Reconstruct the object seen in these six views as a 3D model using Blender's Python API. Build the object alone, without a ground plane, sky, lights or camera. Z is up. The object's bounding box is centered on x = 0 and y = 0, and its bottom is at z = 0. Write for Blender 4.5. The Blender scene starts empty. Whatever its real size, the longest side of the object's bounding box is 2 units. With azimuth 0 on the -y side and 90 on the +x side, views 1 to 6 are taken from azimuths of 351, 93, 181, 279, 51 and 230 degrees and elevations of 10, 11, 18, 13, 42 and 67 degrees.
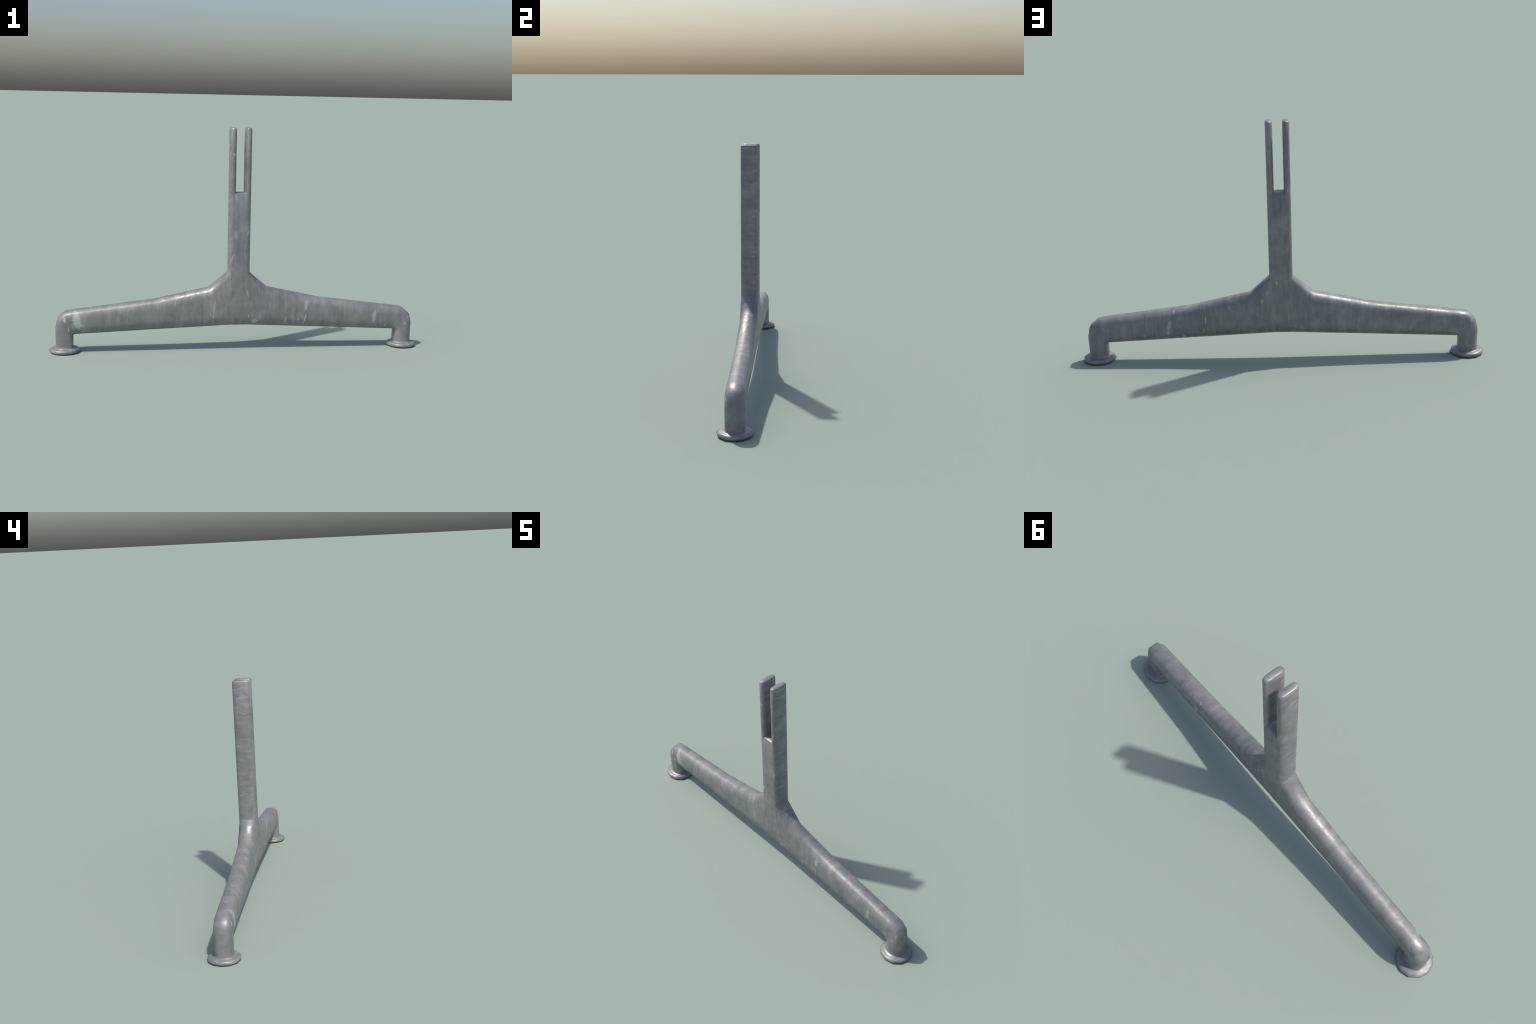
"""Galvanised cast-metal bench support: a long tapering beam on two short legs with
round base flanges, gusseted into a flat upright that forks into two prongs."""
import math
import bpy, bmesh
from mathutils import Vector

# ------------------------------------------------------------------ sizes (metres)
HALF_THICK = 0.0450          # half depth (y) of beam and upright
FLAT = 0.024                 # half width of the flat along the outer edges
POST_X = 0.0570              # half width of the upright
SLOT_X = 0.0240              # half width of the slot between the prongs
SLOT_Z = 0.8485               # slot floor
TOP_Z = 1.187                # prong tops
FLANGE_X, FLANGE_R = 0.919, 0.081


# ------------------------------------------------------------------ quarter surface
# The support is symmetric about x = 0 and y = 0: one quarter is described with quads,
# tagged by region, and mirrored into a single closed surface.
faces = []                   # (points, region)


def strip(a, b, region):
    """Quads between two rows of points (rows of equal length)."""
    for i in range(len(a) - 1):
        quad = []
        for p in (a[i], a[i + 1], b[i + 1], b[i]):
            if not quad or (Vector(p) - Vector(quad[-1])).length > 1e-6:
                quad.append(p)
        if len(quad) > 2 and (Vector(quad[0]) - Vector(quad[-1])).length < 1e-6:
            quad.pop()
        if len(quad) > 2:
            faces.append((quad, region))


def arm_section(outer, inner, d2, d3, e2, e3, w=HALF_THICK):
    """Rounded-slab section between an outer (top) and an inner (bottom) outline point.
    d*, e*: how far the rounding reaches in from the outer and the inner outline."""
    o, n = Vector((outer[0], 0, outer[1])), Vector((inner[0], 0, inner[1]))
    v = (n - o).normalized()
    def at(base, k, y):
        p = base + v * k
        return (p.x, y, p.z)
    return [at(o, 0, 0), at(o, 0, FLAT), at(o, d2, w * 0.885), at(o, d3, w),
            at(n, -e3, w), at(n, -e2, w * 0.86), at(n, 0, 0.024), at(n, 0, 0)]


# --- upright section, from its side (x = POST_X) round to the front (y = HALF_THICK)
side = [(POST_X, 0), (POST_X, FLAT), (0.0530, 0.0395), (0.0465, HALF_THICK)]
front_x = [0.0465, 0.0340, 0.0340 * 0.9, 0.0]
slot_side = [(SLOT_X, 0), (SLOT_X, FLAT), (0.0275, 0.0395), (0.0340, HALF_THICK)]
GUSSET_Z = [0.421, 0.421, 0.417, 0.408]      # where side points meet the gusset

# --- beam stations: gusset top, shoulder, mid arm, knee, leg
gusset = [(side[i][0], side[i][1], GUSSET_Z[i]) for i in range(4)]
bottom_mid = [(HALF_THICK, 0.190), (HALF_THICK * 0.86, 0.149), (0.024, 0.1355), (0, 0.1355)]
gusset += [(0.0465, y, z) for y, z in bottom_mid]
stations = [
    ("beam", gusset),
    ("beam", arm_section((0.156, 0.337), (0.125, 0.1320), 0.022, 0.046, 0.0135, 0.052)),
    ("beam", arm_section((0.450, 0.2745), (0.440, 0.1185), 0.020, 0.045, 0.0130, 0.048)),
    ("beam", arm_section((0.868, 0.2235), (0.846, 0.1000), 0.019, 0.042, 0.0125, 0.042)),
    ("beam", arm_section((0.9155, 0.2155), (0.866, 0.0990), 0.018, 0.039, 0.0125, 0.038, 0.0450)),
    ("leg", arm_section((0.9535, 0.1835), (0.8710, 0.0955), 0.017, 0.036, 0.0120, 0.033, 0.0445)),
    ("leg", arm_section((0.9645, 0.1340), (0.8735, 0.0890), 0.017, 0.035, 0.0120, 0.030, 0.0445)),
    ("leg", arm_section((0.9630, 0.0340), (0.8735, 0.0340), 0.017, 0.035, 0.0120, 0.030, 0.0445)),
]
for (_, a), (region, b) in zip(stations, stations[1:]):
    strip(a, b, region)

# --- belly of the beam between the two gussets (x from the gusset line to the middle)
def belly_row(x):
    return [(x, HALF_THICK, GUSSET_Z[3])] + [(x, y, z) for y, z in bottom_mid]
for xa, xb in zip(front_x, front_x[1:]):
    strip(belly_row(xb), belly_row(xa), "beam")

# --- upright: rings from the gusset to the slot
def post_ring(z, side_z=None):
    zs = side_z or [z] * 4
    return [(p[0], p[1], zs[i]) for i, p in enumerate(side)] + \
           [(x, HALF_THICK, zs[3]) for x in front_x[1:]]
FRONT_EDGE = SLOT_Z - 0.009
rings = [post_ring(0, GUSSET_Z), post_ring(0, [z + 0.010 for z in GUSSET_Z]), post_ring(0.56), post_ring(0.70), post_ring(FRONT_EDGE)]
for a, b in zip(rings, rings[1:]):
    strip(a, b, "upright")

# --- slot floor, crowned and rolled over to the front
floor_z = [SLOT_Z, SLOT_Z, SLOT_Z - 0.003, FRONT_EDGE]
for fa, fb in ((1.0, 0.9), (0.9, 0.0)):
    strip([(p[0] * fa, p[1], z) for p, z in zip(slot_side, floor_z)],
          [(p[0] * fb, p[1], z) for p, z in zip(slot_side, floor_z)], "upright")

# --- prong: closed half ring, outer side -> end -> inner side
prong_plan = side + slot_side[::-1]
centre_x = (POST_X + SLOT_X) / 2
def prong_ring(z, inset=0.0, zs=None):
    out = []
    for i, (x, y) in enumerate(prong_plan):
        nx = x + (centre_x - x) * inset * 58
        ny = max(0.0, y - inset * (1.25 if y > 0.03 else 0.3)) if y > 0 else 0.0
        out.append((nx, ny, zs[i] if zs else z))
    return out
base_z = [FRONT_EDGE] * 4 + floor_z[::-1]
levels = [prong_ring(0, 0, base_z), prong_ring(0, 0, [z + 0.004 for z in base_z]), prong_ring(0.99), prong_ring(TOP_Z - 0.0085),
          prong_ring(TOP_Z - 0.0025, 0.0022), prong_ring(TOP_Z, 0.0062)]
for a, b in zip(levels, levels[1:]):
    strip(a, b, "prong")
top = levels[-1]
strip(top[:4], top[7:3:-1], "prong")

# --- base flange: twelve-sided dished disc, filleted into the leg
def flange_ring(r, z):
    out = []
    for k in (0, 1, 2, 3, 3, 4, 5, 6):
        a = math.radians(30 * k)
        out.append((FLANGE_X + r * math.cos(a), r * math.sin(a) if 0 < k < 6 else 0.0, z))
    return out
leg_end = stations[-1][1]
def fillet(f, z):
    return [(FLANGE_X + (p[0] - FLANGE_X) * f, p[1] * f, z) for p in leg_end]
flange_rows = [leg_end, fillet(1.006, 0.0255), fillet(1.06, 0.0210), flange_ring(0.067, 0.0212),
               flange_ring(0.0765, 0.0185), flange_ring(FLANGE_R, 0.0115),
               flange_ring(0.0800, 0.0040), flange_ring(0.0755, 0.0)]
strip(flange_rows[0], flange_rows[1], "leg")
for a, b in zip(flange_rows[1:], flange_rows[2:]):
    strip(a, b, "base_flange")
under = flange_rows[-1]
faces.append(([under[i] for i in (0, 1, 2, 3, 5, 6, 7)], "base_flange"))

# ------------------------------------------------------------------ mirror into one surface
bm = bmesh.new()
vert_of = {}


def vert(p):
    key = tuple(round(c * 1e5) for c in p)
    if key not in vert_of:
        vert_of[key] = bm.verts.new(p)
    return vert_of[key]


layer = bm.faces.layers.int.new("region")
REGION = {}
for sx in (1, -1):
    for sy in (1, -1):
        for pts, region in faces:
            vs = [vert((p[0] * sx, p[1] * sy, p[2])) for p in pts]
            f = bm.faces.new(vs)
            one_each = region in ("leg", "base_flange", "prong")
            name = (region, sx if one_each else 0)
            f[layer] = REGION.setdefault(name, len(REGION))
bmesh.ops.recalc_face_normals(bm, faces=bm.faces)
for f in bm.faces:
    f.smooth = True
bm.normal_update()
whole = bpy.data.meshes.new("whole")
bm.to_mesh(whole)
bm.free()


# ------------------------------------------------------------------ material
class Nodes:
    def __init__(self, tree):
        self.t = tree

    def new(self, kind, **inputs):
        n = self.t.nodes.new(kind)
        for k, v in inputs.items():
            setattr(n, k, v)
        return n

    def put(self, socket, value):
        if isinstance(value, bpy.types.NodeSocket):
            self.t.links.new(value, socket)
        else:
            socket.default_value = value

    def math(self, op, a, b=0.0, c=None, clamp=False):
        n = self.new("ShaderNodeMath", operation=op, use_clamp=clamp)
        self.put(n.inputs[0], a)
        self.put(n.inputs[1], b)
        if c is not None:
            self.put(n.inputs[2], c)
        return n.outputs[0]

    def noise(self, vector, scale, detail=3.0, rough=0.55, distort=0.0):
        n = self.new("ShaderNodeTexNoise")
        self.put(n.inputs["Vector"], vector)
        n.inputs["Scale"].default_value = scale
        n.inputs["Detail"].default_value = detail
        n.inputs["Roughness"].default_value = rough
        n.inputs["Distortion"].default_value = distort
        return n.outputs["Fac"]

    def mapping(self, vector, scale=(1, 1, 1), rot=(0, 0, 0), loc=(0, 0, 0)):
        n = self.new("ShaderNodeMapping")
        self.put(n.inputs["Vector"], vector)
        n.inputs["Scale"].default_value = scale
        n.inputs["Rotation"].default_value = rot
        n.inputs["Location"].default_value = loc
        return n.outputs[0]

    def ramp(self, fac, stops, interp="LINEAR"):
        n = self.new("ShaderNodeValToRGB")
        n.color_ramp.interpolation = interp
        el = n.color_ramp.elements
        while len(el) < len(stops):
            el.new(0.5)
        for e, (pos, col) in zip(el, stops):
            e.position = pos
            e.color = (*col, 1) if len(col) == 3 else (col[0],) * 3 + (1,)
        self.put(n.inputs[0], fac)
        return n.outputs[0]

    def mix(self, fac, a, b, blend="MIX"):
        n = self.new("ShaderNodeMix", data_type="RGBA", blend_type=blend)
        self.put(n.inputs[0], fac)
        self.put(n.inputs[6], a if isinstance(a, bpy.types.NodeSocket) else (*a, 1))
        self.put(n.inputs[7], b if isinstance(b, bpy.types.NodeSocket) else (*b, 1))
        return n.outputs[2]

    def mixf(self, fac, a, b):
        n = self.new("ShaderNodeMix", data_type="FLOAT")
        self.put(n.inputs[0], fac)
        self.put(n.inputs[2], a)
        self.put(n.inputs[3], b)
        return n.outputs[0]


# pale zinc-bloom marks: (x, z, half width, half height, lean, face: -1 front, +1 back, strength)
MARKS = [
    (-0.851, 0.171, 0.0258, 0.0523, -0.15, -1, 1.0),
    (-0.916, 0.176, 0.0080, 0.0154, 0.00, -1, 1.0),
    (-0.897, 0.133, 0.0034, 0.0193, -0.10, -1, 0.70),
    (-0.341, 0.259, 0.0029, 0.0194, 0.10, -1, 0.60),
    (-0.132, 0.232, 0.0048, 0.0561, 0.10, -1, 0.60),
    (-0.153, 0.198, 0.0048, 0.0101, 0.00, -1, 1.0),
    (0.087, 0.159, 0.0166, 0.0155, 0.00, -1, 1.0),
    (0.053, 0.184, 0.0053, 0.0062, 0.00, -1, 1.0),
    (0.115, 0.180, 0.0033, 0.0186, 0.00, -1, 0.70),
    (0.255, 0.159, 0.0054, 0.0237, 0.12, -1, 1.0),
    (0.326, 0.163, 0.0040, 0.0125, 0.00, -1, 1.0),
    (0.361, 0.165, 0.0054, 0.0282, 0.25, -1, 1.0),
    (0.368, 0.241, 0.0101, 0.0343, 0.10, -1, 1.0),
    (0.749, 0.170, 0.0125, 0.0380, 0.10, -1, 0.70),
    (0.814, 0.126, 0.0049, 0.0140, 0.35, -1, 1.0),
    (0.925, 0.131, 0.0070, 0.0102, 0.00, -1, 1.0),
    (0.943, 0.167, 0.0042, 0.0115, 0.00, -1, 1.0),
    (-0.040, 0.501, 0.0039, 0.0333, 0.40, -1, 0.80),
    (0.047, 0.310, 0.0059, 0.0246, -0.20, -1, 0.50),
    (0.042, 0.634, 0.0052, 0.0180, 0.30, -1, 1.0),
    (-0.037, 1.048, 0.0059, 0.0100, 0.00, -1, 1.0),
    (-0.021, 0.623, 0.0104, 0.0274, -0.20, -1, 0.45),
    (0.557, 0.189, 0.0108, 0.0357, -0.25, 1, 1.0),
    (0.531, 0.260, 0.0072, 0.0147, -0.10, 1, 0.80),
    (0.565, 0.150, 0.0060, 0.0179, 0.00, 1, 1.0),
    (0.666, 0.202, 0.0024, 0.0357, 0.00, 1, 0.60),
    (0.682, 0.137, 0.0048, 0.0072, 0.00, 1, 1.0),
    (0.622, 0.136, 0.0036, 0.0072, 0.00, 1, 1.0),
    (0.376, 0.216, 0.0036, 0.0267, -0.10, 1, 1.0),
    (0.386, 0.159, 0.0036, 0.0149, -0.10, 1, 1.0),
    (0.486, 0.133, 0.0097, 0.0090, 0.00, 1, 1.0),
    (0.443, 0.129, 0.0073, 0.0036, 0.00, 1, 1.0),
    (0.257, 0.275, 0.0048, 0.0106, 0.00, 1, 0.70),
    (0.095, 0.304, 0.0072, 0.0164, 0.00, 1, 0.70),
    (0.069, 0.347, 0.0071, 0.0128, 0.00, 1, 0.60),
    (0.504, 0.229, 0.0036, 0.0106, 0.00, 1, 0.60),
    (0.022, 0.402, 0.0052, 0.0126, 0.00, 1, 0.60),
    (-0.098, 0.164, 0.0163, 0.0129, 0.00, 1, 0.40),
]


def galvanised():
    mat = bpy.data.materials.new("galvanised_metal")
    mat.use_nodes = True
    t = mat.node_tree
    N = Nodes(t)
    bsdf = t.nodes["Principled BSDF"]
    pos = N.new("ShaderNodeTexCoord").outputs["Object"]
    sep = N.new("ShaderNodeSeparateXYZ")
    N.put(sep.inputs[0], pos)
    X, Y, Z = sep.outputs
    nor = N.new("ShaderNodeSeparateXYZ")
    N.put(nor.inputs[0], N.new("ShaderNodeNewGeometry").outputs["True Normal"])
    is_post_side = N.math("MULTIPLY", N.math("GREATER_THAN", N.math("ABSOLUTE", nor.outputs[0]), 0.85),
                          N.math("LESS_THAN", N.math("ABSOLUTE", X), 0.2))

    # runs of zinc: across the beam and down the upright; slanting on the upright's sides
    wob = N.new("ShaderNodeTexNoise")
    N.put(wob.inputs["Vector"], pos)
    wob.inputs["Scale"].default_value = 9.0
    bent = N.new("ShaderNodeVectorMath", operation="MULTIPLY_ADD")
    N.put(bent.inputs[0], wob.outputs["Color"])
    bent.inputs[1].default_value = (0.035, 0.035, 0.035)
    N.put(bent.inputs[2], pos)
    bent = bent.outputs[0]
    run_a = N.noise(N.mapping(bent, (38, 9, 8), rot=(0, 0.04, 0.10)), 1.0, 3.0, 0.55, 0.3)
    # the slant is mirrored from one side of the upright to the other
    flip = N.new("ShaderNodeCombineXYZ")
    bent_xyz = N.new("ShaderNodeSeparateXYZ")
    N.put(bent_xyz.inputs[0], bent)
    N.put(flip.inputs[0], bent_xyz.outputs[0])
    N.put(flip.inputs[1], N.math("MULTIPLY", bent_xyz.outputs[1], N.math("MULTIPLY", N.math("SIGN", X), -1.0)))
    N.put(flip.inputs[2], bent_xyz.outputs[2])
    slanted = flip.outputs[0]
    run_b = N.noise(N.mapping(slanted, (7, 12, 42), rot=(0.40, 0, 0)), 1.0, 5.0, 0.62, 0.4)
    run = N.mixf(is_post_side, run_a, run_b)
    cloud = N.noise(bent, 13.0, 4.0, 0.6, 0.6)
    tone = N.math("ADD", N.math("MULTIPLY", run, 0.42), N.math("MULTIPLY", cloud, 0.58))
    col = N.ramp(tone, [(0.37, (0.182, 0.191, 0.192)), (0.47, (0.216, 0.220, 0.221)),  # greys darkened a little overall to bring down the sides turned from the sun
                        (0.54, (0.243, 0.242, 0.242)), (0.64, (0.296, 0.292, 0.289))])
    # pale single runs where the zinc drained, broken along their length
    drain = N.noise(N.mapping(bent, (75, 12, 10), rot=(0, -0.05, 0.1), loc=(7.3, 2.2, 5.1)), 1.0, 3.0, 0.5)
    drain_b = N.noise(N.mapping(slanted, (9, 14, 70), rot=(0.35, 0, 0), loc=(1.3, 8.2, 2.1)), 1.0, 3.0, 0.5)
    drain = N.ramp(N.mixf(is_post_side, drain, drain_b), [(0.56, (0,)), (0.72, (1,))])
    col = N.mix(N.math("MULTIPLY", drain, N.mixf(is_post_side, 0.24, 0.45)), col, (0.40, 0.40, 0.395))
    # small pale flecks, drawn out along the runs
    fleck = N.noise(N.mapping(pos, (120, 34, 30), rot=(0, 0.06, 0.1), loc=(3.1, 1.7, 0.4)), 1.0, 3.0, 0.6)
    fleck = N.ramp(fleck, [(0.745, (0,)), (0.79, (0.6,))])
    marks = fleck
    edge = N.math("MULTIPLY", N.math("SUBTRACT", N.noise(pos, 120.0, 3.0, 0.6), 0.5), 1.6)
    for (mx, mz, w, h, lean, sgn, strength) in MARKS:
        dx = N.math("SUBTRACT", X, mx)
        dz = N.math("SUBTRACT", Z, mz)
        u = N.math("DIVIDE", N.math("SUBTRACT", dx, N.math("MULTIPLY", dz, lean)), w)
        v = N.math("DIVIDE", dz, h)
        d = N.math("SQRT", N.math("ADD", N.math("MULTIPLY", u, u), N.math("MULTIPLY", v, v)))
        d = N.math("ADD", d, edge)
        m = N.math("MULTIPLY", N.math("MULTIPLY", N.math("SUBTRACT", 1.0, d), 2.5, clamp=True), strength)
        m = N.math("MULTIPLY", m, N.math("GREATER_THAN", N.math("MULTIPLY", Y, sgn), 0.024))
        marks = N.math("MAXIMUM", marks, m)
    worn = N.math("ADD", N.math("MULTIPLY", N.noise(pos, 150.0, 3.0, 0.6), 0.9), 0.25, clamp=True)
    col = N.mix(N.math("MULTIPLY", marks, worn), col, (0.48, 0.51, 0.50))

    N.put(bsdf.inputs["Base Color"], col)
    bsdf.inputs["Metallic"].default_value = 0.27
    bsdf.inputs["Specular IOR Level"].default_value = 0.42
    rough = N.ramp(N.noise(bent, 34.0, 4.0, 0.65), [(0.36, (0.33,)), (0.50, (0.45,)), (0.64, (0.57,))])
    N.put(bsdf.inputs["Roughness"], N.mixf(marks, rough, 0.6))
    bump = N.new("ShaderNodeBump")
    bump.inputs["Strength"].default_value = 0.32
    bump.inputs["Distance"].default_value = 0.002
    N.put(bump.inputs["Height"], N.math("ADD", tone, N.math("MULTIPLY", N.noise(pos, 75.0, 4.0, 0.65), 0.8)))
    N.put(bsdf.inputs["Normal"], bump.outputs[0])
    return mat


metal = galvanised()

# ------------------------------------------------------------------ split into named parts
root = bpy.data.objects.new("bench_support", None)
root.empty_display_size = 0.2
bpy.context.scene.collection.objects.link(root)
root["label"] = "grey galvanised metal bench support with forked upright and flanged feet"
root["category"] = "bench support"

vertex_normals = [v.vector.copy() for v in whole.vertex_normals]
coords = [v.co.copy() for v in whole.vertices]
face_region = [d.value for d in whole.attributes["region"].data]
face_verts = [tuple(p.vertices) for p in whole.polygons]

objects = {}
for (kind, sx), rid in REGION.items():
    idx = {}
    polys = []
    for fr, fv in zip(face_region, face_verts):
        if fr == rid:
            polys.append([idx.setdefault(i, len(idx)) for i in fv])
    order = sorted(idx, key=idx.get)
    me = bpy.data.meshes.new(kind)
    me.from_pydata([coords[i] for i in order], [], polys)
    me.polygons.foreach_set("use_smooth", [True] * len(polys))
    me.normals_split_custom_set_from_vertices([vertex_normals[i] for i in order])
    me.materials.append(metal)
    ob = bpy.data.objects.new(kind, me)
    bpy.context.scene.collection.objects.link(ob)
    objects[(kind, sx)] = ob
bpy.data.meshes.remove(whole)
for (kind, sx), ob in objects.items():
    if kind == "prong":
        ob.parent = objects[("upright", 0)]
    elif kind == "base_flange":
        ob.parent = objects[("leg", sx)]
    else:
        ob.parent = root
